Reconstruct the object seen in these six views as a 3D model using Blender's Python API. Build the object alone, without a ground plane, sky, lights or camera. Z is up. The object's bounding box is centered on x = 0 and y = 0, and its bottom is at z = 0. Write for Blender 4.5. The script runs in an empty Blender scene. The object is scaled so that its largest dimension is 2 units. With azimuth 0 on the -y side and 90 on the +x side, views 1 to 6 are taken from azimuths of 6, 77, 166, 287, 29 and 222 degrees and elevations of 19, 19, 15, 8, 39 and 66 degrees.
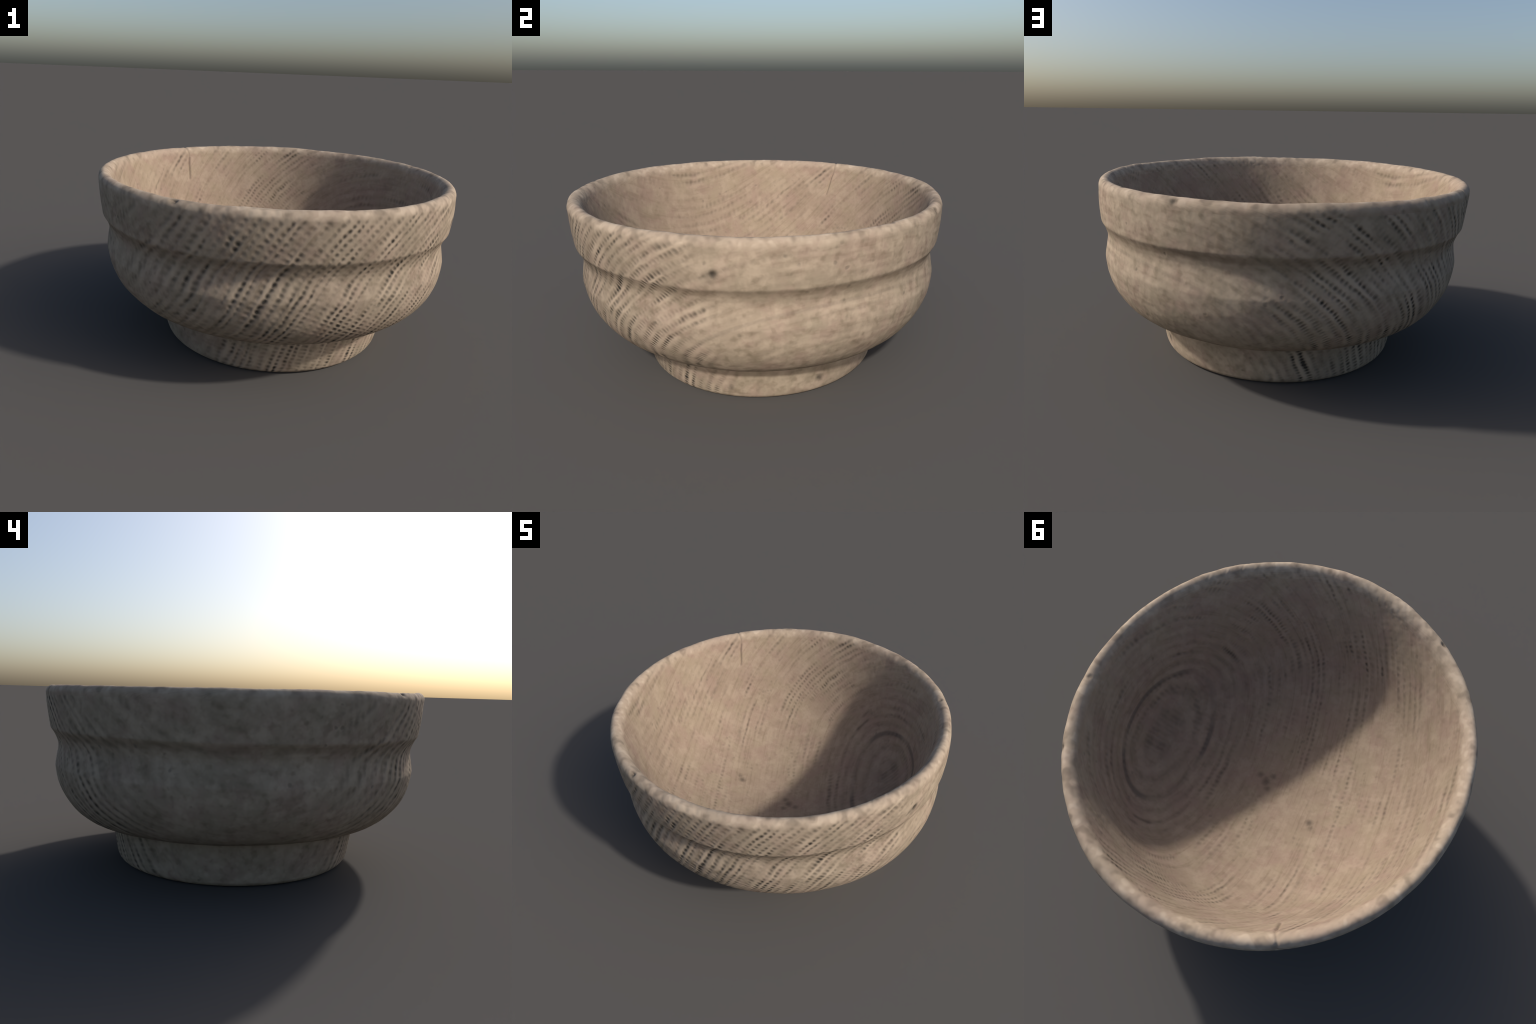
"""A turned wooden bowl: ring foot, swelling belly, grooved collar, rounded rim.
The wood is one log section: growth rings are cylinders round a pith line that
passes below and beside the bowl; pores sit where rings and rays cross."""
import bpy, math
import numpy as np

# ------------------------------------------------------------------ constants
GRAIN_AZIMUTH = math.radians(113.2)          # direction of the log's axis
GRAIN_TILT = math.radians(-3.7)
PITH_ACROSS, PITH_UP = 1.293, -0.278         # pith line, in the plane across the grain
RING_PITCH, RAY_PITCH, LENGTH_PITCH = 0.0385, 0.0268, 0.0310
SEGMENTS = 1440

AX = np.array([math.cos(GRAIN_AZIMUTH) * math.cos(GRAIN_TILT),
               math.sin(GRAIN_AZIMUTH) * math.cos(GRAIN_TILT), math.sin(GRAIN_TILT)])
ACROSS = np.array([math.sin(GRAIN_AZIMUTH), -math.cos(GRAIN_AZIMUTH), 0.0])
UP = np.cross(ACROSS, AX)

# ------------------------------------------------------------------ profile
# (radius, height) control points, smooth inside a run, a corner between runs
RUN_BASE = [(0.0, 0.012), (0.25, 0.012), (0.50, 0.010), (0.580, 0.003)]
RUN_FOOT_SIDE = [(0.580, 0.003), (0.600, 0.000), (0.618, 0.004), (0.634, 0.018), (0.643, 0.040), (0.652, 0.095), (0.660, 0.150), (0.667, 0.225)]
RUN_BELLY = [(0.667, 0.225), (0.705, 0.2285), (0.750, 0.2365), (0.800, 0.254), (0.850, 0.291), (0.890, 0.338), (0.920, 0.390),
             (0.941, 0.450), (0.950, 0.505), (0.9525, 0.534)]
RUN_SHOULDER = [(0.9525, 0.534), (0.9450, 0.575), (0.9385, 0.610), (0.9358, 0.632), (0.9375, 0.653)]
RUN_GROOVE = [(0.9375, 0.653), (0.9445, 0.674), (0.9545, 0.697), (0.9675, 0.719)]
RUN_COLLAR = [(0.9675, 0.719), (0.9715, 0.755), (0.9760, 0.800), (0.9788, 0.850), (0.9790, 0.888)]
RUN_RIM = [(0.9790, 0.888), (0.9775, 0.909), (0.968, 0.926), (0.953, 0.9350), (0.937, 0.932),
           (0.922, 0.919), (0.911, 0.900), (0.903, 0.876)]
RUN_BASIN = [(0.903, 0.876), (0.881, 0.810), (0.857, 0.730), (0.833, 0.655), (0.796, 0.547), (0.744, 0.447), (0.669, 0.364),
             (0.575, 0.299), (0.460, 0.239), (0.331, 0.192), (0.170, 0.155), (0.0, 0.146)]


def spline(points, step):
    """Centripetal Catmull-Rom through the points, resampled at even arc length."""
    p = np.array(points, float)
    p = np.vstack([2 * p[0] - p[1], p, 2 * p[-1] - p[-2]])
    out = []
    for i in range(1, len(p) - 2):
        p0, p1, p2, p3 = p[i - 1:i + 3]
        t0 = 0.0
        t1 = t0 + np.linalg.norm(p1 - p0) ** 0.5
        t2 = t1 + np.linalg.norm(p2 - p1) ** 0.5
        t3 = t2 + np.linalg.norm(p3 - p2) ** 0.5
        t = np.linspace(t1, t2, 60, endpoint=False)[:, None]
        a1 = (t1 - t) / (t1 - t0) * p0 + (t - t0) / (t1 - t0) * p1
        a2 = (t2 - t) / (t2 - t1) * p1 + (t - t1) / (t2 - t1) * p2
        a3 = (t3 - t) / (t3 - t2) * p2 + (t - t2) / (t3 - t2) * p3
        b1 = (t2 - t) / (t2 - t0) * a1 + (t - t0) / (t2 - t0) * a2
        b2 = (t3 - t) / (t3 - t1) * a2 + (t - t1) / (t3 - t1) * a3
        out.append((t2 - t) / (t2 - t1) * b1 + (t - t1) / (t2 - t1) * b2)
    out = np.vstack(out + [p[-2][None]])
    s = np.r_[0, np.cumsum(np.linalg.norm(np.diff(out, axis=0), axis=1))]
    n = max(3, int(round(s[-1] / step)))
    q = np.linspace(0, s[-1], n + 1)
    return np.c_[np.interp(q, s, out[:, 0]), np.interp(q, s, out[:, 1])]


parts_runs = [("foot", [(RUN_BASE, 0.02), (RUN_FOOT_SIDE, 0.005)]),
              ("belly", [(RUN_BELLY, 0.005), (RUN_SHOULDER, 0.005)]),
              ("collar", [(RUN_GROOVE, 0.0045), (RUN_COLLAR, 0.005)]),
              ("rim", [(RUN_RIM, 0.004)]),
              ("basin", [(RUN_BASIN, 0.0065)])]
profile, bounds = [], []
for name, runs in parts_runs:
    start = len(profile) - 1 if profile else 0
    for run, step in runs:
        seg = spline(run, step).tolist()
        profile += seg if not profile else seg[1:]
    bounds.append((name, start, len(profile) - 1))
profile = np.array(profile)
for _ in range(1):                            # soften the corners a little
    inner = profile[1:-1]
    profile[1:-1] = 0.5 * inner + 0.25 * (profile[:-2] + profile[2:])
rows = len(profile)

# ------------------------------------------------------------------ noise helpers
def smooth(x, lo, hi):
    t = np.clip((x - lo) / (hi - lo), 0, 1)
    return t * t * (3 - 2 * t)


def wobble(p, scale, seed, octaves=3):
    """Smooth pseudo-noise from a few incommensurate sine waves (about -1..1)."""
    rng = np.random.default_rng(seed)
    total = np.zeros(p.shape[:-1]); amp = 1.0; norm = 0.0
    for _ in range(octaves):
        for _ in range(5):
            k = rng.normal(size=3); k *= scale * rng.uniform(0.7, 1.4) / np.linalg.norm(k)
            total += amp * np.sin(p @ k + rng.uniform(0, 6.283))
        norm += amp * 1.9; amp *= 0.5; scale *= 2.1
    return total / norm


# ------------------------------------------------------------------ surface of revolution, warped as dried wood
theta = np.linspace(0, 2 * math.pi, SEGMENTS, endpoint=False)
R, Z = profile[:, 0][:, None], profile[:, 1][:, None]
oval = 0.0205 + 0.0080 * np.clip((Z - 0.6) / 0.3, 0, 1)
r = R * (1 + oval * np.cos(2 * (theta - GRAIN_AZIMUTH)))
lean = 1 - Z / 0.87
x = r * np.cos(theta) + 0.019 * lean
y = r * np.sin(theta) + 0.013 * lean
row_id = np.arange(rows)[:, None]
basin_row = bounds[-1][1]
outer_mid = (row_id < bounds[3][1]) * smooth(Z, 0.18, 0.30) * (1 - smooth(Z, 0.78, 0.90))
x = x + outer_mid * 0.0018; y = y - outer_mid * 0.0018 * smooth(Z, 0.40, 0.60)
inner_top = (row_id >= basin_row) * smooth(Z, 0.45, 0.65) * (1 - smooth(Z, 0.80, 0.88))
x = x - inner_top * 0.002; y = y + inner_top * 0.002
# the lip dips a little towards one side
z = Z - (0.0025 + 0.0020 * x + 0.0065 * y) * smooth(Z, 0.72, 0.92)
z = z + (0.003 - 0.007 * y) * (row_id < bounds[3][1]) * smooth(Z, 0.10, 0.21) * (1 - smooth(Z, 0.26, 0.42))
P = np.stack([x, y, z], -1)

# profile normals (outward)
tangent = np.gradient(profile, axis=0)
tangent /= np.linalg.norm(tangent, axis=1)[:, None] + 1e-12
nr, nz = tangent[:, 1][:, None], -tangent[:, 0][:, None]
N = np.stack([nr * np.cos(theta), nr * np.sin(theta), nz + np.zeros_like(r)], -1)

# wood coordinates
along = P @ AX; acr = P @ ACROSS; upw = P @ UP
warp_a = 0.010 * np.sin(2.1 * along + 3.3 * upw + 0.6) + 0.006 * np.sin(5.3 * acr - 3.7 * along + 2.0)
ring_d = np.hypot(acr - PITH_ACROSS, upw - PITH_UP) + warp_a
ring_ang = np.arctan2(upw - PITH_UP, PITH_ACROSS - acr)
ring_phase = ring_d / RING_PITCH
stripe = 0.5 - 0.5 * np.cos(2 * math.pi * ring_phase)
index = np.arange(rows)[:, None]
b = {n: (s, e) for n, s, e in bounds}
inside = (index > b["basin"][0]).astype(float)
on_foot_base = (Z < 0.03) & (index < b["belly"][0])
end_grain = np.where(inside > 0, smooth(np.abs(along), 0.45, 0.80),
                     smooth(np.abs(along) / (np.hypot(along, acr) + 1e-6), 0.66, 0.93))
dots = 0.5 - 0.5 * np.cos(2 * math.pi * ring_ang * 1.75 / RAY_PITCH)

relief = 0.0016 * wobble(P, 7.0, 11) + 0.0008 * wobble(P, 26.0, 5)
patch = smooth(wobble(P, 9.0, 23), -0.25, 0.5)
pore_depth = 0.0014 * end_grain * np.where(inside > 0, 0.4, 1.0)
relief -= pore_depth * patch * stripe ** 1.5 * (0.25 + 0.75 * dots)
relief = np.where(on_foot_base, 0, relief)
# lip unevenness
lip = smooth(Z, 0.86, 0.930)
relief += lip * (0.0022 * wobble(P, 9.0, 71) + 0.0012 * wobble(P, 38.0, 72))


def sink(center, radius, depth):
    """A dent round a point of the surface."""
    d2 = ((P - np.array(center)) ** 2).sum(-1) / radius ** 2
    return depth * np.exp(-d2 * 1.6)


for centre, radius, depth in [((-0.344, -0.905, 0.940), 0.019, 0.016), ((0.620, 0.733, 0.918), 0.016, 0.009),
                              ((0.815, 0.400, 0.930), 0.015, 0.007), ((0.898, -0.382, 0.787), 0.013, 0.006),
                              ((0.622, 0.165, 0.089), 0.012, 0.005), ((-0.322, 0.040, 0.191), 0.016, 0.003),
                              ((0.050, 0.0, 0.147), 0.022, 0.003)]:
    relief -= sink(centre, radius, depth)
# the drying crack down the inner wall, over the lip
crack_az = np.radians(134.1 + 11.9 * np.clip(0.886 - Z, 0, 0.2)) + 0.0015 * np.sin(Z * 55)
off = np.angle(np.exp(1j * (theta[None] - crack_az))) * 0.93
reach = smooth(Z, 0.715, 0.735) * ((index > b["rim"][0] - 4))
relief -= 0.0075 * reach * np.exp(-(off / 0.0065) ** 2) * np.where(inside > 0, 1, 0.6)
relief += 0.0030 * reach * np.exp(-((off + 0.017) / 0.010) ** 2) * inside

P = P + N * relief[..., None]
z0 = P[..., 2].min()
P[..., 2] -= z0

# ------------------------------------------------------------------ one mesh -> parts sharing border vertices and normals
verts = P.reshape(-1, 3)


def grid_faces(s, e):
    i = np.arange(s, e)[:, None] * SEGMENTS
    j = np.arange(SEGMENTS)[None]
    k = (j + 1) % SEGMENTS
    return np.stack([i + j, i + k, i + SEGMENTS + k, i + SEGMENTS + j], -1).reshape(-1, 4)


def make_mesh(name, vertices, faces):
    me = bpy.data.meshes.new(name)
    me.vertices.add(len(vertices)); me.vertices.foreach_set("co", np.ascontiguousarray(vertices, np.float32).ravel())
    me.loops.add(faces.size); me.loops.foreach_set("vertex_index", faces.ravel().astype(np.int32))
    me.polygons.add(len(faces))
    me.polygons.foreach_set("loop_start", (np.arange(len(faces)) * 4).astype(np.int32))
    me.polygons.foreach_set("loop_total", np.full(len(faces), 4, np.int32))
    me.update(calc_edges=True); me.validate()
    me.polygons.foreach_set("use_smooth", np.ones(len(me.polygons), bool))
    return me


# normals by grid differences over the whole surface
du = np.roll(P, -1, 1) - np.roll(P, 1, 1)
dv = np.gradient(P, axis=0)
NORM = np.cross(du, dv)
NORM /= np.linalg.norm(NORM, axis=-1)[..., None] + 1e-12
NORM[0] = (0, 0, -1); NORM[-1] = (0, 0, 1)
# poles: pull the first and last rows to tiny rings closed by their own centre
P[0, :, :2] = P[0, :, :2].mean(0) + 0.0015 * np.stack([np.cos(theta), np.sin(theta)], -1); P[0, :, 2] = P[0, :, 2].mean()
P[-1, :, :2] = P[-1, :, :2].mean(0) + 0.0015 * np.stack([np.cos(theta), np.sin(theta)], -1); P[-1, :, 2] = P[-1, :, 2].mean()
verts = P.reshape(-1, 3)

# ------------------------------------------------------------------ material
class Graph:
    def __init__(self, name):
        self.mat = bpy.data.materials.new(name); self.mat.use_nodes = True
        self.t = self.mat.node_tree; self.t.nodes.clear()

    def node(self, kind, **inputs):
        n = self.t.nodes.new(kind)
        return n

    def plug(self, sock, v):
        if isinstance(v, bpy.types.NodeSocket):
            self.t.links.new(v, sock)
        else:
            sock.default_value = v

    def math(self, op, a, b=0.0, c=0.0, clamp=False):
        n = self.t.nodes.new("ShaderNodeMath"); n.operation = op; n.use_clamp = clamp
        for s, v in zip(n.inputs, (a, b, c)):
            self.plug(s, v)
        return n.outputs[0]

    def dot(self, a, v):
        n = self.t.nodes.new("ShaderNodeVectorMath"); n.operation = "DOT_PRODUCT"
        self.plug(n.inputs[0], a); n.inputs[1].default_value = tuple(v)
        return n.outputs["Value"]

    def ramp(self, x, lo, hi, out0=0.0, out1=1.0):
        n = self.t.nodes.new("ShaderNodeMapRange"); n.interpolation_type = "SMOOTHSTEP"
        for s, v in zip(n.inputs, (x, lo, hi, out0, out1)):
            self.plug(s, v)
        return n.outputs[0]

    def noise(self, vec, scale, detail=2.0, rough=0.5, dims="3D"):
        n = self.t.nodes.new("ShaderNodeTexNoise"); n.noise_dimensions = dims
        if dims == "1D":
            self.plug(n.inputs["W"], vec)
        else:
            self.plug(n.inputs["Vector"], vec)
        n.inputs["Scale"].default_value = scale; n.inputs["Detail"].default_value = detail
        n.inputs["Roughness"].default_value = rough
        return n.outputs["Fac"]

    def mix(self, f, a, b, blend="MIX"):
        n = self.t.nodes.new("ShaderNodeMix"); n.data_type = "RGBA"; n.blend_type = blend
        self.plug(n.inputs["Factor"], f)
        for s, v in ((n.inputs[6], a), (n.inputs[7], b)):
            self.plug(s, v if isinstance(v, bpy.types.NodeSocket) else (*v, 1.0))
        return n.outputs[2]

    def near(self, pos, point, radius):
        n = self.t.nodes.new("ShaderNodeVectorMath"); n.operation = "DISTANCE"
        self.plug(n.inputs[0], pos); n.inputs[1].default_value = point
        return self.ramp(n.outputs["Value"], 0.0, radius, 1.0, 0.0)


SPOTS = [((-0.344, -0.903, 0.936), 0.022, 0.97), ((0.620, 0.731, 0.918), 0.022, 0.90), ((0.815, 0.400, 0.932), 0.020, 0.75),
         ((0.900, -0.383, 0.787), 0.026, 0.85), ((0.893, -0.40, 0.778), 0.035, 0.35), ((0.632, 0.168, 0.089), 0.026, 0.70),
         ((0.600, -0.272, 0.072), 0.022, 0.45), ((-0.322, 0.040, 0.193), 0.026, 0.60), ((-0.35, 0.06, 0.198), 0.024, 0.40),
         ((0.050, 0.000, 0.147), 0.034, 0.55), ((0.105, -0.010, 0.150), 0.026, 0.42),
         ((0.040, -0.052, 0.148), 0.024, 0.45), ((0.015, 0.030, 0.147), 0.022, 0.40)]
# places where the pores are densest: (point, reach, amount)
RICH_OUT = [((0.53, -0.85, 0.82), 0.15, 1.2), ((-0.30, -0.89, 0.58), 0.13, 1.25), ((-0.08, -0.98, 0.79), 0.08, 1.2),
            ((-0.38, 0.88, 0.46), 0.15, 1.2), ((0.65, -0.72, 0.52), 0.08, 1.2), ((-0.20, -0.60, 0.08), 0.12, 0.9), ((0.02, -0.63, 0.10), 0.09, 1.2)]
RICH_IN = [((-0.577, -0.219, 0.34), 0.17, 1.3), ((-0.359, -0.196, 0.245), 0.15, 1.1), ((-0.16, -0.296, 0.20), 0.13, 0.9),
           ((-0.20, 0.80, 0.64), 0.20, 1.0), ((-0.02, 0.82, 0.63), 0.20, 1.2), ((0.04, 0.93, 0.87), 0.20, 1.2), ((-0.12, 0.91, 0.87), 0.14, 1.0),
           ((-0.78, -0.18, 0.62), 0.16, 0.9), ((0.40, 0.10, 0.22), 0.18, 0.9)]


def wood(name, inside):
    """inside: 0 outer wall, 1 basin, None: decided across the lip by the radius."""
    g = Graph(name)
    tc = g.t.nodes.new("ShaderNodeTexCoord"); pos = tc.outputs["Object"]
    M = g.math
    al, ac, up = g.dot(pos, AX), g.dot(pos, ACROSS), g.dot(pos, UP)
    height_z = g.dot(pos, (0, 0, 1))
    radius2 = M("ADD", M("MULTIPLY", al, al), M("MULTIPLY", ac, ac))
    if inside is None:
        oval = M("ADD", M("MULTIPLY", M("MULTIPLY", al, al), 1 / 0.981 ** 2), M("MULTIPLY", M("MULTIPLY", ac, ac), 1 / 0.926 ** 2))
        inside = g.ramp(M("SQRT", oval), 0.972, 1.022, 1.0, 0.0)
    lip = g.ramp(height_z, 0.872, 0.922)

    def side(outer_value, inner_value):
        if isinstance(inside, (int, float)):
            return inner_value if inside else outer_value
        return M("MULTIPLY_ADD", inside, inner_value - outer_value, outer_value)

    def side_colour(c_out, c_in):
        if isinstance(inside, (int, float)):
            return c_in if inside else c_out
        return g.mix(inside, c_out, c_in)

    # growth rings (distance from the pith) and rays (arc round it)
    w1 = M("SINE", M("ADD", M("MULTIPLY_ADD", al, 2.1, 0.6), M("MULTIPLY", up, 3.3)))
    w2 = M("SINE", M("ADD", M("MULTIPLY_ADD", ac, 5.3, 2.0), M("MULTIPLY", al, -3.7)))
    warp = M("ADD", M("MULTIPLY", w1, 0.010), M("MULTIPLY", w2, 0.006))
    hx, hz = M("SUBTRACT", PITH_ACROSS, ac), M("SUBTRACT", up, PITH_UP)
    d = M("ADD", M("SQRT", M("ADD", M("MULTIPLY", hx, hx), M("MULTIPLY", hz, hz))), warp)
    arc = M("MULTIPLY", M("ARCTAN2", hz, hx), 1.75)
    jitter = M("MULTIPLY", M("SUBTRACT", g.noise(pos, 13.0, 2.0), 0.5), 0.60)
    spread = M("MULTIPLY", M("SUBTRACT", g.noise(d, 9.0, 1.0, dims="1D"), 0.5), 0.8)      # years of wide and narrow growth
    ring_ph = M("ADD", M("ADD", M("DIVIDE", d, RING_PITCH), spread), jitter)
    ray_ph = M("SUBTRACT", M("DIVIDE", arc, RAY_PITCH), jitter)
    len_ph = M("SUBTRACT", M("DIVIDE", al, LENGTH_PITCH), jitter)
    wave = lambda ph: M("MULTIPLY_ADD", M("COSINE", M("MULTIPLY", ph, 2 * math.pi)), -0.5, 0.5)
    stripe, ray_dot, len_dot = wave(ring_ph), wave(ray_ph), wave(len_ph)
    facing_end = M("DIVIDE", M("ABSOLUTE", al), M("SQRT", M("ADD", radius2, 0.001)))
    end_out = g.ramp(facing_end, g.ramp(ac, -0.35, 0.30, 0.30, 0.66), 0.93)
    end_in = g.ramp(M("ABSOLUTE", al), 0.45, 0.80)
    if isinstance(inside, (int, float)):
        end = end_in if inside else end_out
    else:
        end = M("ADD", M("MULTIPLY", end_in, inside), M("MULTIPLY", end_out, M("SUBTRACT", 1.0, inside)))
    dot = M("ADD", M("MULTIPLY", ray_dot, end), M("MULTIPLY", len_dot, M("SUBTRACT", 1.0, end)))

    # rings, patches and single pores all differ in darkness
    ring_rich = g.ramp(g.noise(d, 1.0 / RING_PITCH * 0.55, 1.0, dims="1D"), 0.32, 0.66, 0.30, 1.15)
    cell = g.t.nodes.new("ShaderNodeCombineXYZ")
    g.plug(cell.inputs[0], M("MULTIPLY", d, 8.0)); g.plug(cell.inputs[1], M("MULTIPLY", arc, 4.5)); g.plug(cell.inputs[2], M("MULTIPLY", al, 3.0))
    patch = g.ramp(g.noise(cell.outputs[0], 1.0, 2.0, 0.6), side(0.36, 0.42), side(0.64, 0.66), side(0.16, 0.05), side(1.12, 1.05))
    spots_rich = RICH_IN if inside == 1 else RICH_OUT if inside == 0 else RICH_IN[5:7]
    for point, reach, amount in spots_rich:
        patch = M("MAXIMUM", patch, M("MULTIPLY", g.near(pos, point, reach), amount))
    cross = g.t.nodes.new("ShaderNodeCombineXYZ")
    g.plug(cross.inputs[0], M("FLOOR", ring_ph))
    g.plug(cross.inputs[1], M("FLOOR", ray_ph) if inside != 1 else M("FLOOR", len_ph)); g.plug(cross.inputs[2], 3.0)
    wn = g.t.nodes.new("ShaderNodeTexWhiteNoise"); wn.noise_dimensions = "3D"; g.plug(wn.inputs["Vector"], cross.outputs[0])
    single = M("MULTIPLY_ADD", M("POWER", wn.outputs["Value"], 2.0), 0.55, 0.65)
    strength = M("MULTIPLY_ADD", end, side(0.92, 0.24), side(0.13, 0.38))
    strength = M("MULTIPLY", strength, M("MULTIPLY_ADD", lip, -0.80, 1.0))
    dotty = g.ramp(g.noise(pos, 4.3, 2.0), 0.36, 0.62, side(0.28, 0.30), side(0.66, 0.75))
    dotted = M("SUBTRACT", 1.0, M("MULTIPLY", dotty, M("SUBTRACT", 1.0, dot)))
    width = g.ramp(g.noise(pos, 7.0, 1.0), 0.35, 0.65, 0.9, 1.8)
    lines = M("MULTIPLY", M("POWER", stripe, width), dotted)
    rich = M("MULTIPLY", M("MULTIPLY", strength, ring_rich), patch)
    pores = M("MULTIPLY", M("MULTIPLY", lines, rich), single, clamp=True)
    blond = M("MULTIPLY", M("MULTIPLY", M("SUBTRACT", 1.0, M("MULTIPLY", stripe, dot)), rich), 0.48, clamp=True)

    # body colour: mottled tan, pink, straw and pale fibre
    tan, pink, straw, pale = (side_colour(o, i) for o, i in zip(OUTER, INNER))
    def moved(v):
        n = g.t.nodes.new("ShaderNodeVectorMath"); n.operation = "ADD"
        g.plug(n.inputs[0], pos); n.inputs[1].default_value = v
        return n.outputs[0]
    n1 = g.ramp(g.noise(pos, 5.0, 3.0, 0.6), 0.40, 0.64)
    n3 = g.ramp(g.noise(moved((7.3, 2.1, 4.4)), 6.5, 3.0, 0.65), 0.44, 0.66)
    n2 = g.ramp(g.noise(moved((1.3, 8.1, 3.4)), 11.0, 3.0, 0.65), 0.44, 0.68)
    col = g.mix(M("MULTIPLY", n1, 0.65), tan, straw)
    col = g.mix(M("MULTIPLY", n3, 0.65), col, pink)
    col = g.mix(M("MULTIPLY", n2, 0.55), col, pale)
    # streaks that follow the rings, broken along their length
    streak = g.t.nodes.new("ShaderNodeCombineXYZ")
    g.plug(streak.inputs[0], M("MULTIPLY", d, side(30.0, 48.0))); g.plug(streak.inputs[1], M("MULTIPLY", arc, side(6.0, 4.0))); g.plug(streak.inputs[2], M("MULTIPLY", al, side(6.0, 4.0)))
    sn = g.noise(streak.outputs[0], 1.0, 2.0, 0.55)
    col = g.mix(g.ramp(sn, 0.50, 0.72, 0.0, side(0.40, 0.30)), col, (0.55, 0.52, 0.48), "MULTIPLY")
    col = g.mix(g.ramp(sn, 0.46, 0.28, 0.0, side(0.28, 0.18)), col, pale)
    # soft blotches of a centimetre or two
    fine = g.noise(moved((3.1, 5.2, 9.9)), 27.0, 1.5, 0.5)
    col = g.mix(g.ramp(fine, 0.50, 0.76, 0.0, side(0.42, 0.22)), col, (0.50, 0.48, 0.44), "MULTIPLY")
    col = g.mix(g.ramp(fine, 0.46, 0.28, 0.0, side(0.28, 0.14)), col, pale)
    # lip: pale, with dark mottling
    lipn = g.noise(moved((0.4, 0.9, 0.2)), 19.0, 1.0, 0.5)
    # rings close to the pith show as nested ovals; one late-wood ring is dark
    heart = g.ramp(d, 1.32, 0.98, 0.0, side(0.08, 0.17))
    col = g.mix(M("MULTIPLY", M("POWER", stripe, 1.3), heart), col, (0.42, 0.40, 0.39), "MULTIPLY")
    dark_ring = M("MULTIPLY", g.ramp(M("ABSOLUTE", M("SUBTRACT", d, 0.985)), 0.003, 0.012, 1.0, 0.0), g.ramp(g.noise(pos, 4.0, 1.0), 0.38, 0.56, 0.10, side(0.15, 0.62)))
    col = g.mix(dark_ring, col, (0.10, 0.085, 0.072))
    # open end grain is greyer
    col = g.mix(M("MULTIPLY", end, side(0.55, 0.2)), col, (0.80, 0.80, 0.82), "MULTIPLY")
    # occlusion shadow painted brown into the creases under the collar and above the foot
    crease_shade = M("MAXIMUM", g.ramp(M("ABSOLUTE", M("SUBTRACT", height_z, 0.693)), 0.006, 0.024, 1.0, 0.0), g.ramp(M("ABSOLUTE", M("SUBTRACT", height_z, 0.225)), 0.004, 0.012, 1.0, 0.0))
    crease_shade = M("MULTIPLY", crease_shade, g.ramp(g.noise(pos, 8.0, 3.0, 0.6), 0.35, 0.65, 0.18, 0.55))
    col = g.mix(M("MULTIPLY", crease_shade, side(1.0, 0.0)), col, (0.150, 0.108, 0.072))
    col = g.mix(M("MULTIPLY", lip, 0.38), col, (0.420, 0.336, 0.256))
    col = g.mix(M("MULTIPLY", lip, g.ramp(lipn, 0.50, 0.74, 0.0, 0.46)), col, (0.30, 0.29, 0.29), "MULTIPLY")
    col = g.mix(M("MULTIPLY", lip, g.ramp(lipn, 0.46, 0.30, 0.0, 0.45)), col, (0.500, 0.405, 0.310))
    col = g.mix(blond, col, pale)
    col = g.mix(M("MULTIPLY", pores, 0.95, clamp=True), col, (0.030, 0.027, 0.023))
    # scattered ragged specks and the single large spots
    rag = g.t.nodes.new("ShaderNodeVectorMath"); rag.operation = "MULTIPLY_ADD"
    nz_ = g.t.nodes.new("ShaderNodeTexNoise"); g.plug(nz_.inputs["Vector"], pos); nz_.inputs["Scale"].default_value = 35.0
    g.plug(rag.inputs[0], nz_.outputs["Color"]); rag.inputs[1].default_value = (0.016, 0.016, 0.016); g.plug(rag.inputs[2], pos)
    vor = g.t.nodes.new("ShaderNodeTexVoronoi"); vor.feature = "F1"; g.plug(vor.inputs["Vector"], rag.outputs[0]); vor.inputs["Scale"].default_value = 15.0
    speck_on = M("MULTIPLY", g.ramp(g.noise(pos, 4.1, 2.0), 0.50, 0.60), M("MULTIPLY_ADD", lip, -0.75, 1.0))
    speck = M("MULTIPLY", g.ramp(vor.outputs["Distance"], 0.05, 0.20, side(0.42, 0.26), 0.0), speck_on)
    col = g.mix(speck, col, (0.075, 0.064, 0.052))
    spot_sum = None
    for point, radius, amount in SPOTS:
        s = M("MULTIPLY", g.near(rag.outputs[0], tuple(np.array(point) + 0.008), radius * 1.35), amount)
        spot_sum = s if spot_sum is None else M("MAXIMUM", spot_sum, s)
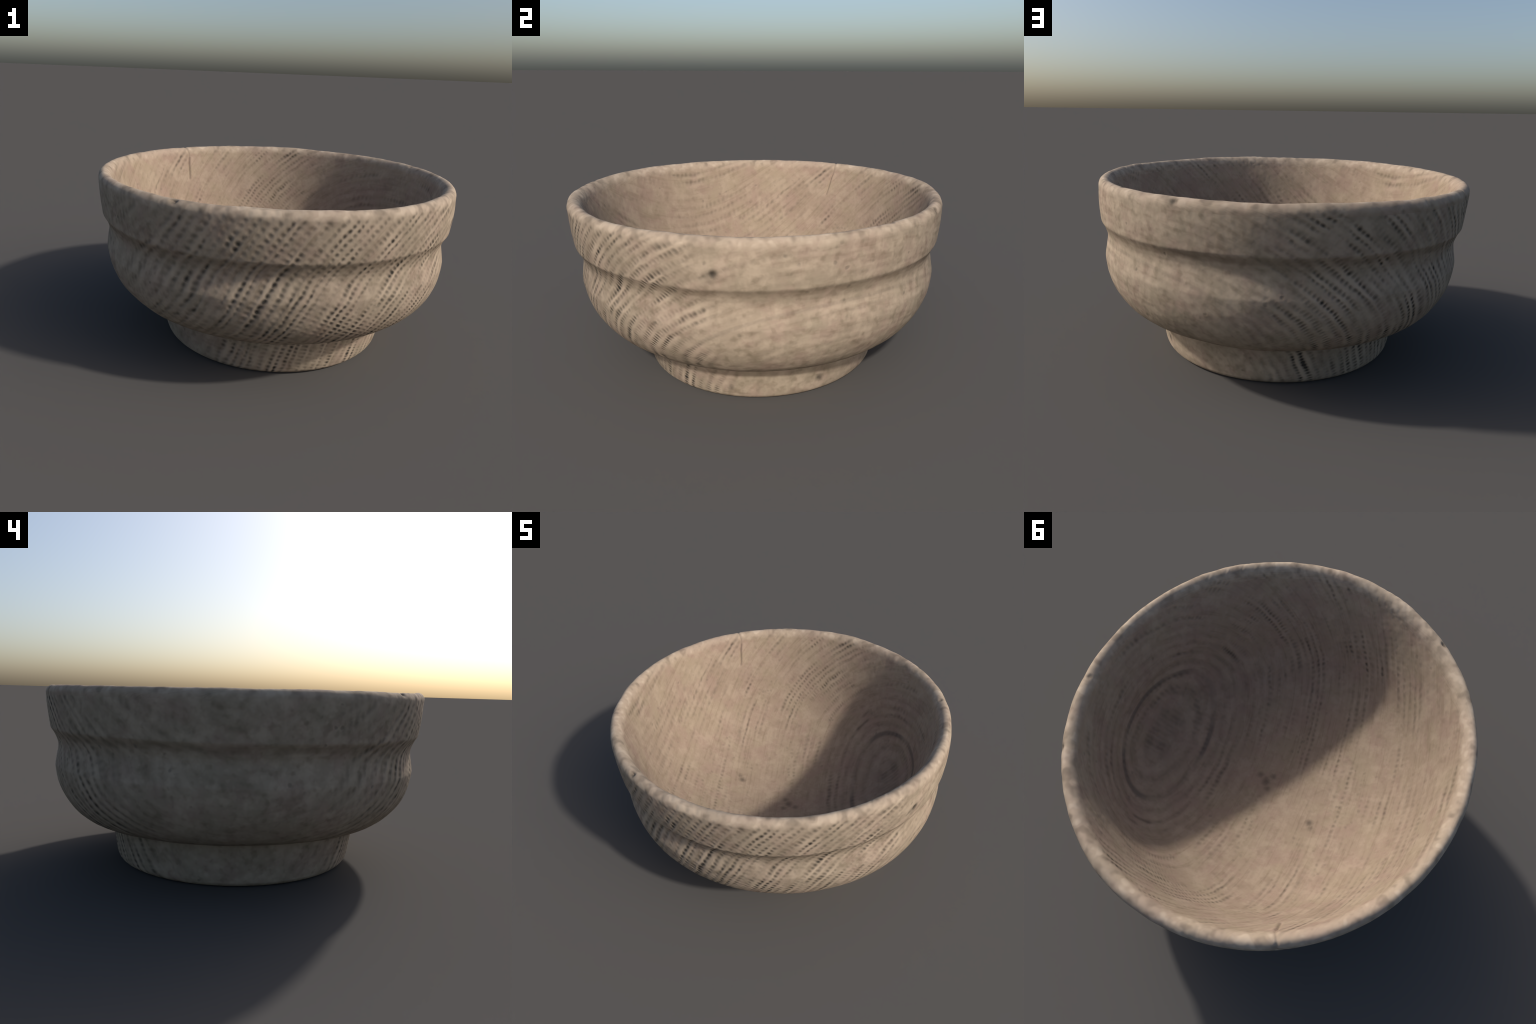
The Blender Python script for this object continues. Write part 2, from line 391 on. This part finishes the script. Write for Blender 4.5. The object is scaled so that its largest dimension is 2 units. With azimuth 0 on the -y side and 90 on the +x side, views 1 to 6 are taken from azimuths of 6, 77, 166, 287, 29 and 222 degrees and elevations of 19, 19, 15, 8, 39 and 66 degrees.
    col = g.mix(spot_sum, col, (0.022, 0.020, 0.018))

    height = M("SUBTRACT", M("MULTIPLY", fine, 0.5), M("ADD", M("MULTIPLY", pores, 0.9), M("MULTIPLY", speck, 0.5)))
    height = M("ADD", height, M("MULTIPLY", M("MULTIPLY", lines, rich), -0.35))
    bump = g.t.nodes.new("ShaderNodeBump"); bump.inputs["Strength"].default_value = 0.5; bump.inputs["Distance"].default_value = 0.007
    g.plug(bump.inputs["Height"], height)
    bsdf = g.t.nodes.new("ShaderNodeBsdfPrincipled")
    g.plug(bsdf.inputs["Base Color"], col)
    bsdf.inputs["Roughness"].default_value = 0.88
    bsdf.inputs["Specular IOR Level"].default_value = 0.12
    g.plug(bsdf.inputs["Normal"], bump.outputs[0])
    out = g.t.nodes.new("ShaderNodeOutputMaterial"); g.plug(out.inputs["Surface"], bsdf.outputs[0])
    return g.mat


OUTER = ((0.300, 0.236, 0.172), (0.320, 0.230, 0.178), (0.284, 0.231, 0.165), (0.430, 0.342, 0.254))
INNER = ((0.282, 0.211, 0.153), (0.280, 0.195, 0.151), (0.290, 0.228, 0.157), (0.360, 0.278, 0.204))
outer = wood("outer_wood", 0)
inner = wood("basin_wood", 1)
lip_mat = wood("lip_wood", None)

# ------------------------------------------------------------------ objects
bowl = bpy.data.objects.new("wooden_bowl", None)
bpy.context.scene.collection.objects.link(bowl)
bowl["label"] = "weathered turned wooden bowl with grooved collar and ring foot"
bowl["category"] = "wooden bowl"

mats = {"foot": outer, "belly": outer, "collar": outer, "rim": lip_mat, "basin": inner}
for name, s, e in bounds:
    faces = grid_faces(s, e) - s * SEGMENTS
    part_v = verts[s * SEGMENTS:(e + 1) * SEGMENTS]
    me = make_mesh(name, part_v, faces)
    me.normals_split_custom_set_from_vertices(np.ascontiguousarray(NORM[s:e + 1].reshape(-1, 3), np.float32).tolist())
    ob = bpy.data.objects.new(name, me)
    bpy.context.scene.collection.objects.link(ob)
    ob.parent = bowl
    me.materials.append(mats[name])
